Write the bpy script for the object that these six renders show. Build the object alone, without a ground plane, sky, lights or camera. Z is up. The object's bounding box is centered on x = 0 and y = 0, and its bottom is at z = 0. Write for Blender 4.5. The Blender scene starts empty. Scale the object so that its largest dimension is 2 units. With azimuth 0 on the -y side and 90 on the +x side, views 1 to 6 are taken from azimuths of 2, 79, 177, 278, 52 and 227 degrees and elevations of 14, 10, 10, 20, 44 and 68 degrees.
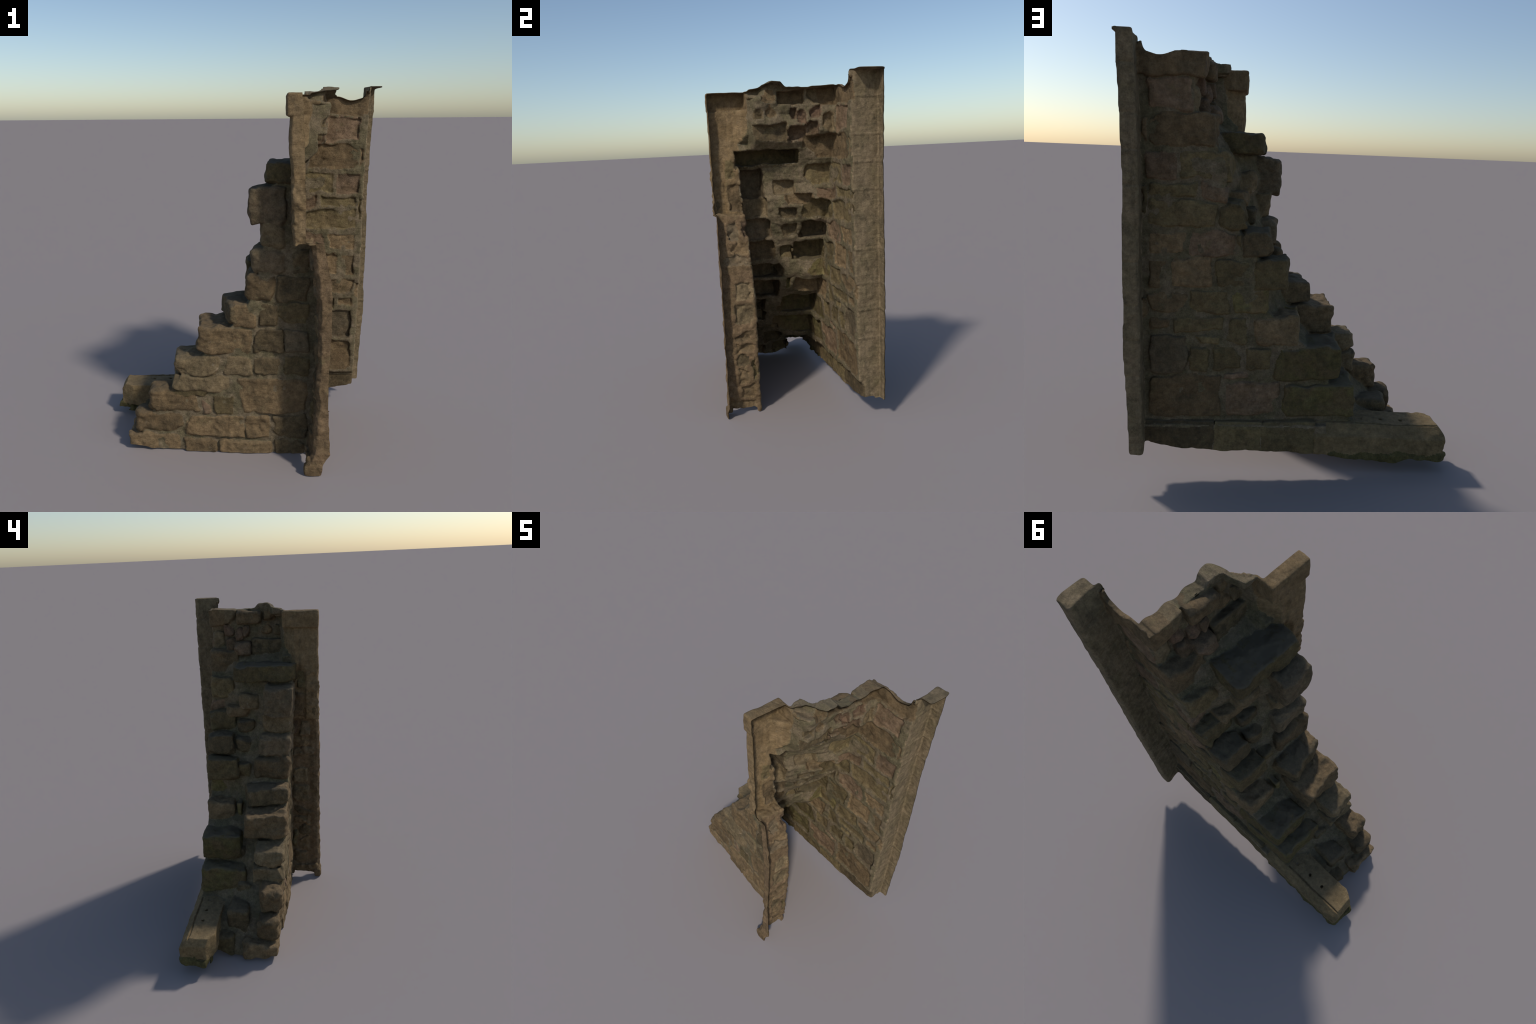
"""Ruined sandstone buttress: a hollow masonry shell.

The masonry is described as stones (position, size, depth, roughness) bedded in a
mortar core.  All of them are blended into one distance field, its outer skin is
meshed (surface nets), the open back / foot / top are trimmed, the skin is given a
thickness, and finally the faces are separated stone by stone into named objects.
"""
import bpy, math
import numpy as np

rng = np.random.default_rng(7)
H = 0.0045                      # cell size of the field
LO = np.array([-0.835, -0.475, -0.045])
HI = np.array([0.835, 0.475, 2.035])
DIM = np.ceil((HI - LO) / H).astype(int) + 1
AX = [(LO[i] + H * np.arange(DIM[i])).astype(np.float32) for i in range(3)]
X = AX[0][:, None, None]; Y = AX[1][None, :, None]; Z = AX[2][None, None, :]


# ------------------------------------------------------------------ helpers
def curve(z, pts):
    """piecewise-linear profile through (position, value) control points"""
    pts = sorted(pts)
    return np.interp(z, [p[0] for p in pts], [p[1] for p in pts]).astype(np.float32)


def value_noise(scale, seed):
    """smooth random field on the grid, about -1..1"""
    r = np.random.default_rng(seed)
    idx, fr = [], []
    for i in range(3):
        t = (AX[i] - LO[i]) / scale
        k = np.floor(t).astype(int); f = (t - k).astype(np.float32)
        idx.append(k); fr.append(f * f * (3 - 2 * f))
    n = [int(k.max()) + 2 for k in idx]
    lat = (r.random(n) * 2 - 1).astype(np.float32)
    a = lat[idx[0]] * (1 - fr[0])[:, None, None] + lat[idx[0] + 1] * fr[0][:, None, None]
    a = a[:, idx[1]] * (1 - fr[1])[None, :, None] + a[:, idx[1] + 1] * fr[1][None, :, None]
    a = a[:, :, idx[2]] * (1 - fr[2]) + a[:, :, idx[2] + 1] * fr[2]
    return a


WX = 0.010 * value_noise(0.075, 1) + 0.004 * value_noise(0.03, 11)
WY = 0.007 * value_noise(0.075, 2) + 0.003 * value_noise(0.03, 12)
WZ = 0.009 * value_noise(0.075, 3) + 0.004 * value_noise(0.03, 13)
ROUGH = 0.6 * value_noise(0.034, 4) + 0.5 * value_noise(0.017, 5)

D = np.full(tuple(DIM), 1.0, np.float32)       # distance field
L = np.zeros(tuple(DIM), np.int16)             # which piece is nearest
PIECES = [dict(kind='mortar_bed', mat='mortar')]


def window(lo, hi, pad=0.05):
    s = []
    for i in range(3):
        a = int(np.clip((lo[i] - pad - LO[i]) / H, 0, DIM[i] - 2))
        b = int(np.clip((hi[i] + pad - LO[i]) / H + 1, a + 2, DIM[i]))
        s.append(slice(a, b))
    return tuple(s)


def blend(w, d, kind, mat, k=0.006):
    """soft union of a piece into the field"""
    PIECES.append(dict(kind=kind, mat=mat))
    lab = len(PIECES) - 1
    old = D[w]
    near = d < old
    L[w] = np.where(near, lab, L[w])
    h = np.clip(0.5 + 0.5 * (old - d) / k, 0, 1)
    D[w] = old * (1 - h) + d * h - k * h * (1 - h)


def stone(x0, x1, y0, y1, z0, z1, kind='wall_stone', mat='tan', r=0.016, rough=0.003,
          warp=1.0, plane=None, tilt=0.0, k=0.006, turn=0.0, chips=0):
    """one squared rubble block: rounded, warped box between the given limits
    plane: wall face y(z, x) that the block follows, tilt: slope of the bed along x,
    turn: about z, chips: number of broken-off corners"""
    lo = np.array([min(x0, x1), min(y0, y1), min(z0, z1)])
    hi = np.array([max(x0, x1), max(y0, y1), max(z0, z1)])
    w = window(lo, hi, 0.06)
    c = (lo + hi) / 2; b = (hi - lo) / 2
    r = min(r, 0.45 * b.min())
    px = X[w[0]] - c[0] + warp * WX[w]
    py = Y[:, w[1]] - c[1] + warp * WY[w]
    pz = Z[:, :, w[2]] - c[2] + warp * WZ[w]
    if turn:
        ca, sa = math.cos(turn), math.sin(turn)
        px, py = ca * px + sa * py, -sa * px + ca * py
    if plane is not None:
        py = py - (plane(pz + c[2], px + c[0]) - plane(c[2], c[0]))
    pz = pz - tilt * px
    qx = np.abs(px) - (b[0] - r); qy = np.abs(py) - (b[1] - r); qz = np.abs(pz) - (b[2] - r)
    out = np.sqrt(np.maximum(qx, 0) ** 2 + np.maximum(qy, 0) ** 2 + np.maximum(qz, 0) ** 2)
    d = out + np.minimum(np.maximum(np.maximum(qx, qy), qz), 0) - r
    for _ in range(chips):
        n = rng.uniform(.35, 1, 3) * rng.choice([-1, 1], 3)
        n /= np.linalg.norm(n)
        reach = float(np.abs(n) @ b)
        d = np.maximum(d, n[0] * px + n[1] * py + n[2] * pz - (reach - rng.uniform(.012, .034)))
    d += rough * ROUGH[w]
    blend(w, d.astype(np.float32), kind, mat, k)


# ------------------------------------------------------------------ wall planes
def y_north(z, x=0.5):
    """long wall: leans in with height, bows in towards its broken end"""
    hollow = 0.016 * np.exp(-((z - 0.88) / 0.25) ** 2 - ((x - 0.38) / 0.22) ** 2)
    return 0.322 - 0.021 * z - 0.034 * np.clip((0.40 - x) / 0.7, 0, 1) - hollow


def y_south(z, x=-0.3):
    """short wall: leans out with height, its foot bellies out next to the jamb"""
    return -0.208 - 0.050 * z - 0.026 * np.clip((x + 0.45) / 0.5, 0, 1) * np.clip((0.70 - z) / 0.5, 0, 1)


# ------------------------------------------------------------------ mortar core
zz = AX[2]
core_n = curve(zz, [(2.05, .45), (1.86, .45), (1.80, .47), (1.70, .46), (1.66, .42), (1.62, .41), (1.5, .335), (1.4, .315),
                    (1.3, .32), (1.2, .28), (1.1, .19), (.95, .11), (.8, .12), (.7, .03), (.6, -.10), (.47, -.18),
                    (.35, -.26), (.27, -.30), (.236, -.325), (.20, -.48), (.15, -.54), (.05, -.58), (0, -.59)])
core_m = curve(zz, [(2.05, .44), (1.86, .43), (1.80, .41), (1.70, .43), (1.66, .40), (1.62, .345), (1.5, .265), (1.4, .225),
                    (1.3, .24), (1.2, .20), (1.1, .14), (.95, .07), (.8, .015), (.7, -.035), (.6, -.12), (.47, -.22),
                    (.35, -.31), (.25, -.42), (.15, -.53), (.05, -.615), (0, -.625)])
core_s = curve(zz, [(2.05, .41), (1.93, .42), (1.88, .45), (1.80, .43), (1.70, .43), (1.67, .40), (1.62, .325), (1.52, .20), (1.5, .16), (1.4, .13),
                    (1.3, .14), (1.2, .125), (1.1, .10), (.95, .07), (.8, .00), (.7, -.11), (.6, -.20), (.47, -.31),
                    (.35, -.38), (.25, -.49), (.15, -.55), (.05, -.60), (0, -.62)])
tN = np.clip((Y - 0.03) / 0.17, 0, 1); tS = np.clip((0.03 - Y) / 0.18, 0, 1)
crest = 0.10 * np.clip((-0.115 - Y) / 0.035, 0, 1) * np.clip((Z - 1.895) / 0.015, 0, 1)
root_fill = 0.09 * np.clip((-0.180 - Y) / 0.03, 0, 1) * np.clip((Z - 1.60) / 0.05, 0, 1) * np.clip((1.90 - Z) / 0.01, 0, 1)
west = 0.012 - crest - root_fill + core_m * (1 - tN - tS) + core_n * tN + core_s * tS          # [1, y, z]

top_n = curve(AX[0], [(.84, 1.998), (.722, 1.998), (.712, 1.968), (.688, 1.932), (.64, 1.919), (.61, 1.919),
                      (.56, 1.938), (.53, 1.941), (.47, 1.938), (.40, 1.936)])[:, None, None]
top_w = curve(AX[1], [(.28, 1.945), (.1, 1.935), (-.02, 1.943), (-.045, 1.970), (-.10, 1.974), (-.13, 1.958), (-.175, 1.952),
                      (-.21, 1.940), (-.23, 1.936), (-.48, 1.936)])[None, :, None]
top = np.where(Y > 0.262, top_n, top_w)
core = np.maximum((west - X) * 0.75, Y - (y_north(Z, X) - 0.0075))
core = np.maximum(core, (y_south(Z, X) + 0.0085) - Y)
core = np.maximum(core, Z - top) + 0.004 * ROUGH + 0.6 * WX
D[:] = core; del core

# plinth course along the foot of the wall, with a weathered slope on top
for a, b, m in ((.69, .365, 'dark'), (.360, .130, 'olive'), (.125, -.125, 'olive')):
    w = window((b, .1, -.05), (a, .36, .25))
    px = np.abs(X[w[0]] - (a + b) / 2 + WX[w]) - (a - b) / 2
    py, pz = Y[:, w[1]] + 0.6 * WY[w], Z[:, :, w[2]] + 0.6 * WZ[w]
    d = np.maximum(np.maximum(px, py - 0.339), np.maximum(pz - 0.246, ((py - .322) + (pz - .246) * 0.55) * 0.87))
    d = np.maximum(d, 0.12 - py) + 0.003 * ROUGH[w]
    blend(w, d, 'plinth_stone', m)
w = window((-.13, .1, -.05), (.70, .36, .25))
d = np.maximum(np.maximum(Y[:, w[1]] - 0.3345, Z[:, :, w[2]] - 0.232), np.maximum(-.2 - X[w[0]], .1 - Y[:, w[1]])) + 0.002 * ROUGH[w]
blend(w, d.astype(np.float32), 'mortar_bed', 'mortar', 0.003)
# the long free-lying end of the plinth: bull-nosed, with rebate groove and three dowel holes
w = window((-.78, .12, -.05), (-.12, .36, .25))
px, py, pz = X[w[0]] + 0.5 * WX[w], Y[:, w[1]] + 0.5 * WY[w], Z[:, :, w[2]] + 0.35 * WZ[w]
ptop = 0.227 + 0.028 * (px + 0.45)
d = np.maximum(np.maximum(-0.770 - px, px + 0.128), np.maximum(py - 0.343, 0.142 - py))
d = np.maximum(d, np.maximum(pz - ptop, ((py - .296) + (pz - ptop) * 0.95) * 0.72))
d = np.maximum(d, ((-0.742 - px) + (pz - ptop + 0.0) * 0.75) * 0.8)                    # weathered nose
d = np.maximum(d, ((-0.690 - px) * 0.55 + (0.142 - py)) * 0.87)       # knocked-off corner
d = np.maximum(d, 0.085 + 0.01 * ROUGH[w] - pz)
groove = np.maximum(np.maximum(np.abs(py - 0.288) - 0.0045, ptop - 0.010 - pz), px + 0.33)
d = np.maximum(d, -groove)
for hx in (-.362, -.466, -.568):
    hole = np.maximum(np.maximum(np.abs(px - hx), np.abs(py - 0.237)) - 0.009, ptop - 0.03 - pz)
    d = np.maximum(d, -hole)
blend(w, (d + 0.002 * ROUGH[w]).astype(np.float32), 'plinth_stone', 'plinth', 0.003)
stone(-.792, -.15, .175, .352, -.2, .10, 'footing_stone', 'moss', .02, .012, 1.6)

# ------------------------------------------------------------------ long wall, stone by stone
# (x_from, x_to, z_bottom, z_top, material, depth into the wall, proud)
LONG_WALL = [
    (.725, .425, 1.835, 2.1, 'tan', .10, .012),
    (.680, .485, 1.690, 1.828, 'rose', .10, -.001), (.680, .372, 1.536, 1.680, 'tan', .19, .000),
    (.686, .553, 1.392, 1.512, 'rose', .08, -.001), (.540, .298, 1.392, 1.516, 'olive', .16, .000),
    (.672, .470, 1.306, 1.372, 'olive', .08, .000), (.452, .316, 1.297, 1.378, 'rose', .14, .001),
    (.675, .372, 1.176, 1.292, 'olive', .08, .002), (.355, .234, 1.174, 1.298, 'olive', .18, .003),
    (.670, .508, 1.052, 1.146, 'tan', .08, .000), (.482, .290, 1.042, 1.158, 'rose', .08, .001),
    (.282, .262, 1.050, 1.150, 'olive', .08, -.002), (.250, .108, 1.040, 1.166, 'dark', .17, .002),
    (.671, .582, .888, 1.018, 'tan', .08, -.001), (.563, .390, .902, 1.034, 'tan', .08, .003),
    (.366, .212, .902, 1.022, 'olive', .08, .000), (.186, .026, .882, 1.030, 'olive', .20, .004),
    (.670, .505, .780, .866, 'tan', .08, .000), (.485, .306, .773, .880, 'olive', .08, .003),
    (.286, .118, .775, .885, 'green', .15, .001),
    (.668, .581, .697, .747, 'tan', .07, -.002), (.560, .335, .684, .752, 'olive', .08, .002),
    (.305, .209, .619, .750, 'olive', .08, .003), (.176, -.040, .626, .757, 'tan', .18, .004),
    (.670, .490, .480, .664, 'rust', .09, .007), (.464, .336, .628, .660, 'olive', .06, .001),
    (.482, .397, .493, .607, 'olive', .08, .003), (.373, .240, .507, .610, 'olive', .08, .001),
    (.208, .096, .502, .606, 'olive', .08, .003), (.072, -.242, .449, .608, 'green', .24, .008),
    (.670, .335, .263, .471, 'tan', .10, .002), (.306, .048, .275, .434, 'rose', .10, .002),
    (.320, .203, .456, .481, 'rose', .05, .000), (.026, -.320, .258, .425, 'green', .27, .010),
    # small packing pieces in the chase beside the pilaster
    (.705, .684, 1.54, 1.65, 'tan', .05, .004), (.702, .684, 1.20, 1.36, 'olive', .05, .001),
    (.70, .68, .70, .84, 'tan', .05, .001),
]
for x0, x1, z0, z1, m, dep, proud in LONG_WALL:
    zc, xc = (z0 + z1) / 2, (x0 + x1) / 2
    corner = dep > .12
    stone(x0, x1, y_north(zc, xc) - dep, y_north(zc, xc) + proud, z0, min(z1, 1.965 if z1 > 2 else z1), 'wall_stone' if z1 < 2 else 'coping_stone', m,
          r=.016 if corner else .011, rough=.0035, warp=1.35, plane=y_north,
          tilt=rng.uniform(-.05, .05), k=.004, chips=4 if corner else 1)

# ------------------------------------------------------------------ short wall
# (x_from, x_to, z_bottom, z_top, material, depth into the wall, proud)
SHORT_WALL = [
    (-.642, -.343, -.10, .107, 'tan', .215, .000), (-.316, -.135, -.1, .078, 'tan', .08, .002),
    (-.120, .176, -.1, .076, 'tan', .08, .002), (.196, .350, -.1, .087, 'dark', .08, .004),
    (-.602, -.322, .115, .241, 'tan', .13, .003, .034), (-.306, .018, .097, .229, 'tan', .09, .000),
    (.026, .158, .100, .231, 'tan', .08, .002), (.178, .370, .104, .237, 'dark', .08, .005),
    (-.512, -.228, .245, .380, 'tan', .13, .003, .03), (-.152, -.040, .240, .352, 'olive', .08, .001),
    (-.214, -.165, .246, .328, 'brick', .06, -.002), (-.016, .362, .254, .452, 'tan', .10, .003),
    (-.370, -.042, .374, .468, 'pale', .20, .003), (-.362, -.158, .342, .376, 'olive', .08, .000),
    (-.365, -.112, .471, .580, 'pale', .18, .003), (-.082, .060, .469, .576, 'pale', .08, .001),
    (.074, .206, .476, .573, 'dark', .08, .000), (.238, .378, .478, .581, 'olive', .08, .001),
    (-.228, .056, .597, .745, 'tan', .26, .004), (.072, .236, .606, .733, 'dark', .08, .002),
    (.240, .372, .610, .733, 'rust', .08, .002),
    (-.030, .082, .752, .878, 'tan', .09, .001),
    (.107, .209, .754, .876, 'dark', .08, .000), (.213, .366, .775, .880, 'olive', .08, -.002),
    (.038, .202, .890, 1.035, 'tan', .235, .003, .036), (.206, .360, .891, 1.034, 'dark', .08, -.001),
    (.072, .248, 1.038, 1.180, 'rust', .21, .003, .055), (.276, .368, 1.048, 1.180, 'dark', .08, .000),
    (.112, .240, 1.184, 1.322, 'pale', .19, .000), (.060, .252, 1.306, 1.496, 'rust', .175, .004),
]
for x0, x1, z0, z1, m, dep, proud, *rad in SHORT_WALL:
    zc, xc = max((z0 + z1) / 2, 0), (x0 + x1) / 2
    corner = dep > .12
    stone(x0, x1, y_south(zc, xc) - proud, y_south(zc, xc) + dep, z0, z1, 'wall_stone', m,
          r=rad[0] if rad else .016 if corner else .011, rough=.005, warp=1.35, plane=y_south, k=.004, chips=4 if corner else 2,
          tilt=rng.uniform(-.02, .02), turn=rng.uniform(-.06, .06) if corner else 0)

# ------------------------------------------------------------------ broken end: toothed bonders and rubble
# (x_front, x_back, y_from, y_to, z_bottom, z_top, material, corner radius)
BROKEN_END = [
    (-.612, -.4, .045, .160, -.1, .135, 'olive', .04), (-.60, -.4, -.11, -.03, -.1, .10, 'dark', .03),
    (.365, .5, .01, .120, 1.650, 1.735, 'rose', .03),
    (-.086, .09, -.238, .024, .758, .872, 'dark', .016, .27),
    (.428, .56, .112, .276, 1.845, 1.944, 'pale', .016), (.392, .52, -.062, .106, 1.848, 1.935, 'tan', .026),
    (.395, .56, -.202, .006, 1.640, 1.752, 'dark', .014),
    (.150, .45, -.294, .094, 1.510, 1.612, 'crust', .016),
    (.19, .33, -.060, .078, 1.325, 1.425, 'pale', .035), (.225, .36, .010, .176, 1.265, 1.335, 'tan', .030),
    (.188, .32, -.022, .090, 1.178, 1.250, 'dark', .026), (.133, .28, -.004, .100, 1.040, 1.152, 'dark', .026),
    (.053, .20, .002, .080, .905, .996, 'olive', .02), (-.035, .10, .050, .085, .665, .76, 'green', .012),
    (-.215, -.08, .020, .055, .43, .52, 'dark', .012), (-.355, -.2, -.042, .056, .235, .345, 'dark', .035),
    (-.530, -.3, -.030, .100, -.1, .265, 'dark', .045),
    (.455, .56, .19, .268, 1.685, 1.80, 'pale', .02), (.412, .56, .10, .178, 1.675, 1.765, 'rose', .02),
    (.408, .56, .062, .118, 1.745, 1.825, 'brick', .014), (.39, .56, .012, .060, 1.765, 1.838, 'rose', .014),
    (.425, .56, .125, .19, 1.775, 1.838, 'brick', .014),
    (.415, .56, -.12, -.055, 1.785, 1.85, 'tan', .014), (.415, .56, -.19, -.14, 1.775, 1.83, 'dark', .014),
    (.43, .56, -.155, -.07, 1.86, 1.945, 'tan', .02), (.36, .56, -.205, -.150, 1.90, 1.95, 'rust', .012),
    (.40, .52, -.09, -.02, 1.62, 1.665, 'dark', .015), (.41, .54, .02, .085, 1.62, 1.69, 'olive', .015),
]
for x0, x1, y0, y1, z0, z1, m, r, *turn in BROKEN_END:
    big = (y1 - y0) * (z1 - z0) > .006
    stone(x0, x1, y0, y1, z0, z1, 'bonder_stone' if big else 'rubble_stone', m, r=r, rough=.004, warp=1.0, k=.004, chips=5,
          turn=turn[0] if turn else rng.uniform(-.08, .08))

# ------------------------------------------------------------------ pilaster at the end of the long wall
w = window((.62, .18, -.05), (.84, .46, 2.03), .03)
face = curve(zz, [(2.0, .715), (1.88, .705), (1.68, .699), (1.52, .694), (1.31, .690), (1.05, .691), (.83, .689),
                  (.64, .683), (.4, .679), (.13, .674)])[w[2]]
px, py, pz = X[w[0]] + 0.35 * WX[w], Y[:, w[1]] + 0.35 * WY[w], Z[:, :, w[2]]
q1, q2 = face + 0.10 * np.clip(0.443 - py, 0, 0.15) - px, py - 0.443
d = np.maximum(np.maximum(q1, q2), (q1 + q2 + 0.010) * 0.707)
joints = np.min(np.stack([np.abs(pz[0, 0] - j) for j in (1.862, 1.664, 1.517, 1.368, 1.035, .839, .683, .512)]), 0)
d = d + 0.0038 * np.exp(-(joints / 0.006) ** 2) + 0.0025 * ROUGH[w]
d = np.maximum(d, pz - 1.998)
d = np.maximum(d, 0.2 - py)
blend(w, d.astype(np.float32), 'pilaster', 'pilaster', 0.008)

# ------------------------------------------------------------------ jamb at the end of the short wall
# lower flange with a rounded nosing
w = window((.30, -.46, -.05), (.84, -.18, 1.28), .03)
flange = curve(zz, [(1.30, .37), (1.24, .363), (1.158, .372), (1.05, .394), (.9, .402), (.77, .406), (.6, .404), (.4, .398), (.25, .393),
                    (.12, .382), (.06, .356), (.02, .36)])[w[2]]
px, py, pz = X[w[0]] + 0.9 * WX[w], Y[:, w[1]] + 0.5 * WY[w], Z[:, :, w[2]]
inset = 0.007 * np.clip((py + 0.40) / 0.03, 0, 1)
q1, q2 = flange + inset - px, -0.438 - py
d = np.maximum(np.maximum(q1, q2), (q1 + q2 + 0.018) * 0.707)
d = np.maximum(np.maximum(d, py + 0.2), pz - 1.275) + 0.006 * ROUGH[w]
blend(w, d.astype(np.float32), 'jamb_flange', 'nosing', 0.010)
# rubble facing of the flange: (y_from, y_to, z_bottom, z_top, material)
FLANGE = [(-.375, -.305, 1.085, 1.195, 'rust'), (-.285, -.245, 1.10, 1.20, 'brick'), (-.362, -.24, 1.005, 1.078, 'tan'),
          (-.405, -.252, .938, 1.000, 'rust'), (-.355, -.255, .725, .838, 'pale'), (-.366, -.248, .585, .708, 'pale'),
          (-.371, -.252, .484, .545, 'tan'), (-.374, -.256, .396, .476, 'tan'), (-.37, -.288, .322, .388, 'dark'),
          (-.364, -.294, .208, .314, 'tan'), (-.274, -.25, .215, .36, 'olive'), (-.35, -.256, .104, .198, 'tan'),
          (-.43, -.256, -.05, .095, 'tan')]
for y0, y1, z0, z1, m in FLANGE:
    xf = float(np.interp((z0 + z1) / 2, zz[w[2]], flange))
    stone(xf - .004, xf + .08, y0, y1, z0, z1, 'jamb_stone', m, r=.016, rough=.009, warp=1.4, k=.004, chips=3)
# foot of the nosing, kicked outwards
stone(.345, .50, -.445, -.385, -.1, .06, 'jamb_stone', 'nosing', .02, .006)
# upper panel: moulded slab over a broken lower half
w = window((.20, -.46, 1.2), (.84, -.18, 1.95), .03)
panel = curve(zz, [(1.95, .262), (1.8, .257), (1.73, .254), (1.66, .257), (1.57, .264), (1.47, .266), (1.37, .270), (1.237, .277)])[w[2]]
px, py, pz = X[w[0]] + 0.5 * WX[w], Y[:, w[1]] + 0.4 * WY[w], Z[:, :, w[2]] + 0.6 * WZ[w]
low = np.clip((1.60 - pz) / 0.06, 0, 1)
cham = 0.075 * (1 - low) + 0.03 * low
inset = 0.010 * np.clip((py + 0.325) / 0.01, 0, 1) * (1 - low) + low * 0.02 * np.clip((py + 0.36) / 0.02, 0, 1)
q1, q2, q3 = panel + inset - px, -0.438 - py, py + 0.213
d = np.maximum(np.maximum(q1, q2), (q1 + q2 + 0.012) * 0.707)
d = np.maximum(d, np.maximum(q3, (q1 * 0.8 + q3 + cham) * 0.78))
d = np.maximum(np.maximum(d, 1.237 - pz), Z[:, :, w[2]] - 1.936)
d = d + ROUGH[w] * (0.002 + 0.009 * low)
blend(w, d.astype(np.float32), 'jamb_panel', 'panel', 0.006)
stone(.241, .9, -.441, -.213, 1.832, 1.936, 'panel_cap', 'panel', .010, .0025, .35, k=.003)
for y0, y1, z0, z1, m in ((-.372, -.30, 1.44, 1.56, 'olive'), (-.30, -.25, 1.50, 1.585, 'dark'), (-.43, -.36, 1.25, 1.42, 'dark'),
                          (-.35, -.27, 1.25, 1.41, 'tan')):
    stone(.276, .34, y0, y1, z0, z1, 'jamb_stone', m, .014, .008, .9)


# weathered skyline: nothing stands above it
sky = np.where(Y > 0.262, np.where(X > 0.70, 1.998, top_n), top_w) + 0.003
sky = sky + 0.4 * WZ[:, :, -12:-11]
D[:] = np.maximum(D, Z - np.where(X > 0.70, 1.998, sky))


# ------------------------------------------------------------------ skin of the field (surface nets)
def surface_nets(F):
    ins = F < 0
    nx, ny, nz = F.shape
    cs = [ins[i:nx - 1 + i, j:ny - 1 + j, k:nz - 1 + k] for i in (0, 1) for j in (0, 1) for k in (0, 1)]
    total = np.zeros(cs[0].shape, np.int8)
    for c in cs: total += c
    cells = np.argwhere((total > 0) & (total < 8))
    vid = np.full(total.shape, -1, np.int32)
    vid[cells[:, 0], cells[:, 1], cells[:, 2]] = np.arange(len(cells))
    acc = np.zeros((len(cells), 3)); cnt = np.zeros(len(cells))
    corner = np.array([(i, j, k) for i in (0, 1) for j in (0, 1) for k in (0, 1)])
    val = np.stack([F[cells[:, 0] + c[0], cells[:, 1] + c[1], cells[:, 2] + c[2]] for c in corner], 1)
    for a in range(8):
        for b in range(a + 1, 8):
            df = corner[b] - corner[a]
            if np.abs(df).sum() != 1: continue
            m = (val[:, a] < 0) != (val[:, b] < 0)
            t = val[m, a] / (val[m, a] - val[m, b])
            acc[m] += corner[a] + t[:, None] * df
            cnt[m] += 1
    P = LO + H * (cells + acc / cnt[:, None])
    quads = []
    for ax in range(3):
        sl = lambda o: tuple(slice(o, F.shape[i] - 1 + o) if i == ax else slice(1, F.shape[i] - 1) for i in range(3))
        a, b = ins[sl(0)], ins[sl(1)]
        u, v = (ax + 1) % 3, (ax + 2) % 3
        for sgn, mask in ((1, a & ~b), (-1, b & ~a)):
            e = np.argwhere(mask)
            for i in range(3):
                if i != ax: e[:, i] += 1
            q = []
            for du, dv in ((-1, -1), (0, -1), (0, 0), (-1, 0)):
                c = e.copy(); c[:, u] += du; c[:, v] += dv
                q.append(vid[c[:, 0], c[:, 1], c[:, 2]])
            q = np.stack(q, 1)
            quads.append(q if sgn == 1 else q[:, ::-1])
    return P, np.concatenate(quads)


P, Q = surface_nets(D)
C = P[Q].mean(1)
near = np.clip(np.round((C - LO) / H).astype(int), 0, DIM - 1)
lab = L[near[:, 0], near[:, 1], near[:, 2]].astype(int)

# ------------------------------------------------------------------ trim: open back, foot and top
cx, cy, cz = C.T
wob = 0.003 * np.sin(31 * cx + 3 * cy) + 0.002 * np.sin(83 * cx + 1.0) * np.sin(17 * cx) + 0.003 * np.sin(57 * cy)
foot_n = np.interp(cx, [-.8, -.72, -.6, -.5, -.33, -.13, .15, .3, .49, .58, .66], [.056, .06, .068, .05, .066, .09, .105, .102, .115, .127, .138])
foot_s = np.interp(cx, [-.65, -.58, -.5, -.33, -.1, .1, .35, .40, .43], [.038, .030, .010, .001, -.001, .000, .004, .008, .002])
foot_w = np.interp(cy, [-.2, -.05, .06, .13, .2], [.03, .018, .010, .03, .05])
foot = np.where(cy > .17, foot_n, np.where(cy < -.17, foot_s, foot_w))
foot = np.where((cy < -.25) & (cx > .3), np.where(cy < -.40, .003, .034), foot)
foot = np.where((cx > .66) & (cy > .25), np.where(cy < .40, .150, .138), foot)
keep = cz > np.maximum(foot + wob * (cy > -.25), 0.003)
back_n = np.interp(cz, [.13, .4, .62, .82, 1.04, 1.39, 1.57, 1.72, 1.86, 2.0], [.735, .746, .760, .757, .761, .756, .764, .768, .777, .780])
back_l = np.interp(cz, [0, .06, .12, .25, .43, .58, .77, .97, 1.05, 1.11, 1.23], [.431, .438, .475, .467, .458, .460, .466, .467, .462, .447, .424])
back_u = np.interp(cz, [1.24, 1.4, 1.57, 1.8, 1.93], [.335, .333, .328, .320, .311])
back_n = np.where(cz > 1.988, np.clip(.812 - .25 * np.abs(cy - .36), .77, .80), back_n)
keep &= ~((cy > .2) & (cx > back_n))
keep &= ~((cy < -.29) & (cz < 1.246) & (cx > back_l))
keep &= ~((cy < -.40) & (cz >= 1.246) & (cx > back_u))
keep &= ~((cy < -.226) & (cz > 1.922) & (cx > back_u))
edge = np.where(cx > .735, .297, .272)
lip = np.interp(cy, [-.226, -.216, -.184, -.154, -.14, -.12, .3], [.345, .358, .378, .398, .45, .508, .510]) + 2 * wob
keep &= ~((cz > np.where(cy < -.10, 1.93, 1.88)) & (cy < edge) & (cy > -.226) & (cx > lip))
Q, lab = Q[keep], lab[keep]

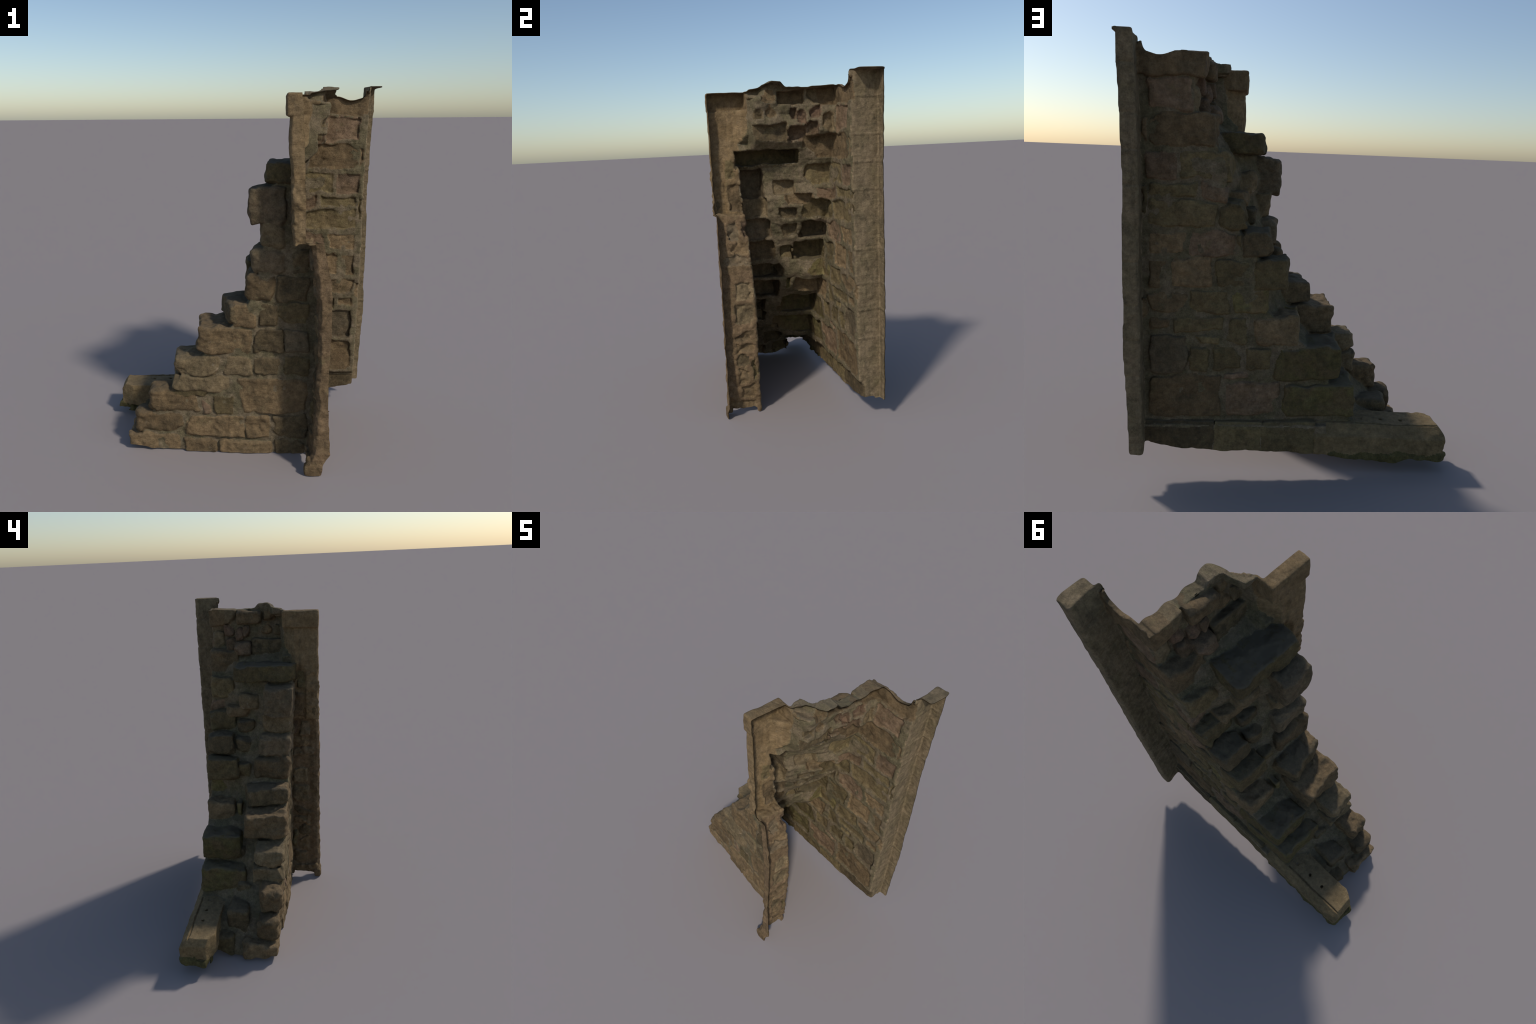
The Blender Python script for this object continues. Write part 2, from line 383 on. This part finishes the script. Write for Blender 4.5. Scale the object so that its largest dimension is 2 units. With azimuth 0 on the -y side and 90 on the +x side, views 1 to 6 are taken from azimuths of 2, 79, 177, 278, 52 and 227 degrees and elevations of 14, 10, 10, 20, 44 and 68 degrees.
# keep the one connected skin
par = np.arange(len(P))
for _ in range(200):
    m = par[Q].min(1)
    new = par.copy()
    np.minimum.at(new, Q.ravel(), np.repeat(m, 4))
    new = new[new]
    if (new == par).all(): break
    par = new
while True:
    nxt = par[par]
    m = nxt[Q].min(1); np.minimum.at(nxt, Q.ravel(), np.repeat(m, 4)); nxt = nxt[nxt]
    if (nxt == par).all(): break
    par = nxt
roots, counts = np.unique(par[Q[:, 0]], return_counts=True)
ok = par[Q[:, 0]] == roots[counts.argmax()]
Q, lab = Q[ok], lab[ok]
used = np.unique(Q); remap = np.full(len(P), -1); remap[used] = np.arange(len(used))
P, Q = P[used], remap[Q]


# settle stray labels: pieces that keep almost no skin go to the mortar
n_lab = np.bincount(lab, minlength=len(PIECES))
lab = np.where(n_lab[lab] < 25, 0, lab)

# smooth the ragged trimmed rim along itself
E = np.concatenate([Q[:, [i, (i + 1) % 4]] for i in range(4)])
key = np.sort(E, 1); code = key[:, 0].astype(np.int64) * len(P) + key[:, 1]
uq, inv, cn = np.unique(code, return_inverse=True, return_counts=True)
rim = E[cn[inv] == 1]                                 # directed boundary edges
for _ in range(6):
    s = np.zeros_like(P); n = np.zeros(len(P))
    for a, b in ((0, 1), (1, 0)):
        np.add.at(s, rim[:, a], P[rim[:, b]]); np.add.at(n, rim[:, a], 1)
    bd = n > 0
    P[bd] = 0.4 * P[bd] + 0.6 * s[bd] / n[bd][:, None]


def vertex_normals(P, Q):
    fn = np.cross(P[Q[:, 2]] - P[Q[:, 0]], P[Q[:, 3]] - P[Q[:, 1]])
    N = np.zeros_like(P)
    for i in range(4): np.add.at(N, Q[:, i], fn)
    return N / np.maximum(np.linalg.norm(N, axis=1, keepdims=True), 1e-12)


N = vertex_normals(P, Q)
# thickness of the shell
T = 0.006
nv = len(P)
P2 = np.concatenate([P, P - T * N])
N2 = np.concatenate([N, -N])
rim_face = np.stack([rim[:, 1], rim[:, 0], rim[:, 0] + nv, rim[:, 1] + nv], 1)
first = np.zeros(len(uq), int); first[inv] = np.tile(np.arange(len(Q)), 4)
rim_lab = lab[first[inv[cn[inv] == 1]]]
Q2 = np.concatenate([Q, Q[:, ::-1] + nv, rim_face])
lab2 = np.concatenate([lab, lab, rim_lab])


# ------------------------------------------------------------------ materials
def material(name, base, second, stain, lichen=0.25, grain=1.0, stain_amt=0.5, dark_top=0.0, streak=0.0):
    """weathered sandstone: two body colours in soft patches, dark weathering blotches, pale lichen, grain"""
    m = bpy.data.materials.new(name); m.use_nodes = True
    nt = m.node_tree; nd, lk = nt.nodes, nt.links
    bs = nd['Principled BSDF']; bs.inputs['Roughness'].default_value = 0.92
    bs.inputs['Specular IOR Level'].default_value = 0.15
    tc = nd.new('ShaderNodeTexCoord')

    def noise(scale, detail=6, rough=0.6, off=0.0, sq=(1, 1, 1)):
        mp = nd.new('ShaderNodeMapping'); mp.inputs['Location'].default_value = (off, off * 1.7, off * .6)
        mp.inputs['Scale'].default_value = sq
        lk.new(tc.outputs['Object'], mp.inputs['Vector'])
        t = nd.new('ShaderNodeTexNoise'); t.inputs['Scale'].default_value = scale
        t.inputs['Detail'].default_value = detail; t.inputs['Roughness'].default_value = rough
        lk.new(mp.outputs['Vector'], t.inputs['Vector']); return t.outputs['Fac']

    def ramp(fac, a, b):
        r = nd.new('ShaderNodeMapRange'); r.interpolation_type = 'SMOOTHSTEP'
        r.inputs['From Min'].default_value = a; r.inputs['From Max'].default_value = b
        lk.new(fac, r.inputs['Value']); return r.outputs['Result']

    def mul(a, k):
        n = nd.new('ShaderNodeMath'); n.operation = 'MULTIPLY'; lk.new(a, n.inputs[0])
        if isinstance(k, float): n.inputs[1].default_value = k
        else: lk.new(k, n.inputs[1])
        return n.outputs[0]

    def mix(fac, a, b, mode='MIX'):
        n = nd.new('ShaderNodeMix'); n.data_type = 'RGBA'; n.blend_type = mode
        if isinstance(fac, float): n.inputs['Factor'].default_value = fac
        else: lk.new(fac, n.inputs['Factor'])
        for s, v in (('A', a), ('B', b)):
            sock = [i for i in n.inputs if i.name == s and i.type == 'RGBA'][0]
            if isinstance(v, tuple): sock.default_value = (*v, 1)
            else: lk.new(v, sock)
        return [o for o in n.outputs if o.type == 'RGBA'][0]

    seed = sum(map(ord, name)) % 17
    col = mix(ramp(noise(9, 7, .65, seed), .40, .60), base, second)
    info = nd.new('ShaderNodeObjectInfo')
    hsv = nd.new('ShaderNodeHueSaturation'); lk.new(col, hsv.inputs['Color'])
    mr = nd.new('ShaderNodeMapRange'); mr.inputs['To Min'].default_value = .76; mr.inputs['To Max'].default_value = 1.22
    lk.new(info.outputs['Random'], mr.inputs['Value']); lk.new(mr.outputs['Result'], hsv.inputs['Value'])
    col = hsv.outputs['Color']
    col = mix(mul(ramp(noise(13, 8, .7, 3.1 + seed), .50, .66), stain_amt), col, stain)
    if streak:
        col = mix(mul(ramp(noise(30, 4, .6, 8.0, (1, 1, .12)), .5, .7), streak), col, stain)
    col = mix(mul(ramp(noise(24, 9, .75, 9.7 + seed), .58, .70), lichen), col, (.28, .225, .165))
    col = mix(mul(ramp(noise(16, 7, .7, 5.3 + seed), .56, .72), 0.35), col, (.165, .140, .065))
    mott = noise(34, 8, .72, 7.7 + seed)
    mt = nd.new('ShaderNodeMapRange'); mt.inputs['From Min'].default_value = .33; mt.inputs['From Max'].default_value = .67
    mt.inputs['To Min'].default_value = .66; mt.inputs['To Max'].default_value = 1.34
    lk.new(mott, mt.inputs['Value'])
    col = mix(1.0, col, mt.outputs['Result'], 'MULTIPLY')
    g = noise(150, 4, .75, 1.3)
    gr = nd.new('ShaderNodeMapRange'); gr.inputs['From Min'].default_value = .3; gr.inputs['From Max'].default_value = .7
    gr.inputs['To Min'].default_value = 1 - .20 * grain; gr.inputs['To Max'].default_value = 1 + .16 * grain
    lk.new(g, gr.inputs['Value'])
    col = mix(1.0, col, gr.outputs['Result'], 'MULTIPLY')
    pit = ramp(noise(75, 6, .7, 2.2), .62, .70)
    col = mix(mul(pit, .45 * grain), col, (.05, .043, .03))
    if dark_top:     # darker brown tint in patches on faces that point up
        geo = nd.new('ShaderNodeNewGeometry'); sep = nd.new('ShaderNodeSeparateXYZ')
        lk.new(geo.outputs['Normal'], sep.inputs[0])
        up = mul(ramp(sep.outputs['Z'], .45, .85), ramp(noise(18, 6, .7, 4.4), .30, .48))
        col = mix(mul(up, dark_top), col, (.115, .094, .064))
    lk.new(col, bs.inputs['Base Color'])
    b1 = nd.new('ShaderNodeBump'); b1.inputs['Strength'].default_value = .55; b1.inputs['Distance'].default_value = .012
    lk.new(noise(42, 9, .72, .4 + seed), b1.inputs['Height'])
    b0 = nd.new('ShaderNodeBump'); b0.inputs['Strength'].default_value = .5; b0.inputs['Distance'].default_value = .012
    lk.new(noise(14, 8, .7, 6.0 + seed, (1, 1, 4.5)), b0.inputs['Height']); lk.new(b0.outputs['Normal'], b1.inputs['Normal'])
    b2 = nd.new('ShaderNodeBump'); b2.inputs['Strength'].default_value = .35 * grain; b2.inputs['Distance'].default_value = .004
    lk.new(g, b2.inputs['Height']); lk.new(b1.outputs['Normal'], b2.inputs['Normal'])
    lk.new(b2.outputs['Normal'], bs.inputs['Normal'])
    return m


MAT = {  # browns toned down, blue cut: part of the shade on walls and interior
    'mortar': material('lime_mortar', (0.198, 0.150, 0.092), (0.148, 0.120, 0.066), (0.091, 0.078, 0.043), .3, 1.3, .55, .3),
    'tan': material('sandstone_tan', (0.187, 0.126, 0.065), (0.150, 0.104, 0.055), (0.084, 0.061, 0.033), .22, 1.0, .5, .25),
    'olive': material('sandstone_olive', (0.150, 0.112, 0.053), (0.129, 0.093, 0.046), (0.072, 0.058, 0.030), .18, 1.0, .5, .4),
    'green': material('sandstone_green', (0.133, 0.107, 0.043), (0.137, 0.097, 0.047), (0.070, 0.058, 0.028), .12, .9, .45, .7),
    'rose': material('sandstone_rose', (0.187, 0.124, 0.075), (0.150, 0.099, 0.056), (0.086, 0.061, 0.039), .3, 1.0, .45, .25),
    'rust': material('sandstone_rust', (0.170, 0.122, 0.071), (0.144, 0.109, 0.064), (0.082, 0.063, 0.040), .25, 1.0, .5, .3),
    'dark': material('sandstone_dark', (0.124, 0.089, 0.047), (0.097, 0.071, 0.038), (0.056, 0.045, 0.028), .2, 1.1, .6, .5),
    'pale': material('sandstone_pale', (0.206, 0.150, 0.082), (0.164, 0.120, 0.065), (0.101, 0.077, 0.042), .6, 1.1, .4, .3),
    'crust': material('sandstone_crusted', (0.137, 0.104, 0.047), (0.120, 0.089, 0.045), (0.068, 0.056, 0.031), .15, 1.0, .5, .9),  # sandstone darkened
    'moss': material('mossy_footing', (0.101, 0.083, 0.033), (0.084, 0.071, 0.030), (0.050, 0.044, 0.021), .1, 1.4, .5),
    'brick': material('red_rubble', (0.158, 0.098, 0.061), (0.144, 0.099, 0.059), (0.076, 0.055, 0.036), .35, 1.0, .6),
    'plinth': material('plinth_sandstone', (0.183, 0.128, 0.064), (0.155, 0.110, 0.055), (0.091, 0.071, 0.035), .12, .8, .35, .2),
    'pilaster': material('dressed_sandstone', (0.184, 0.136, 0.080), (0.156, 0.118, 0.066), (0.087, 0.070, 0.042), .25, 1.0, .6, 0.2, .5),
    'panel': material('moulded_sandstone', (0.197, 0.136, 0.071), (0.173, 0.116, 0.057), (0.101, 0.073, 0.039), .2, .9, .35, 0.1, .3),
    'nosing': material('nosing_sandstone', (0.187, 0.124, 0.068), (0.155, 0.104, 0.055), (0.086, 0.061, 0.035), .25, 1.2, .5),
}

# ------------------------------------------------------------------ separate into named objects
root = bpy.data.objects.new('ruined_buttress', None)
bpy.context.scene.collection.objects.link(root)
root['label'] = 'ruined stepped sandstone wall end, hollow weathered masonry shell'
root['category'] = 'stone ruin'
for i, pc in enumerate(PIECES):
    f = Q2[lab2 == i]
    if not len(f): continue
    vs, inv_ = np.unique(f, return_inverse=True)
    f = inv_.reshape(-1, 4)
    me = bpy.data.meshes.new(pc['kind'])
    me.from_pydata(P2[vs].tolist(), [], f.tolist())
    me.update()
    me.materials.append(MAT[pc['mat']])
    me.polygons.foreach_set('use_smooth', np.ones(len(f), bool))
    me.normals_split_custom_set_from_vertices(N2[vs].tolist())
    ob = bpy.data.objects.new(pc['kind'], me)
    bpy.context.scene.collection.objects.link(ob)
    ob.parent = root
    if pc['kind'] in ('rubble_stone', 'mortar_bed'):
        ob['kind'] = 'stuff' if pc['kind'] == 'mortar_bed' else 'piece'
print('faces', len(Q2), 'bbox', P2.min(0), P2.max(0), 'pieces', len(PIECES))
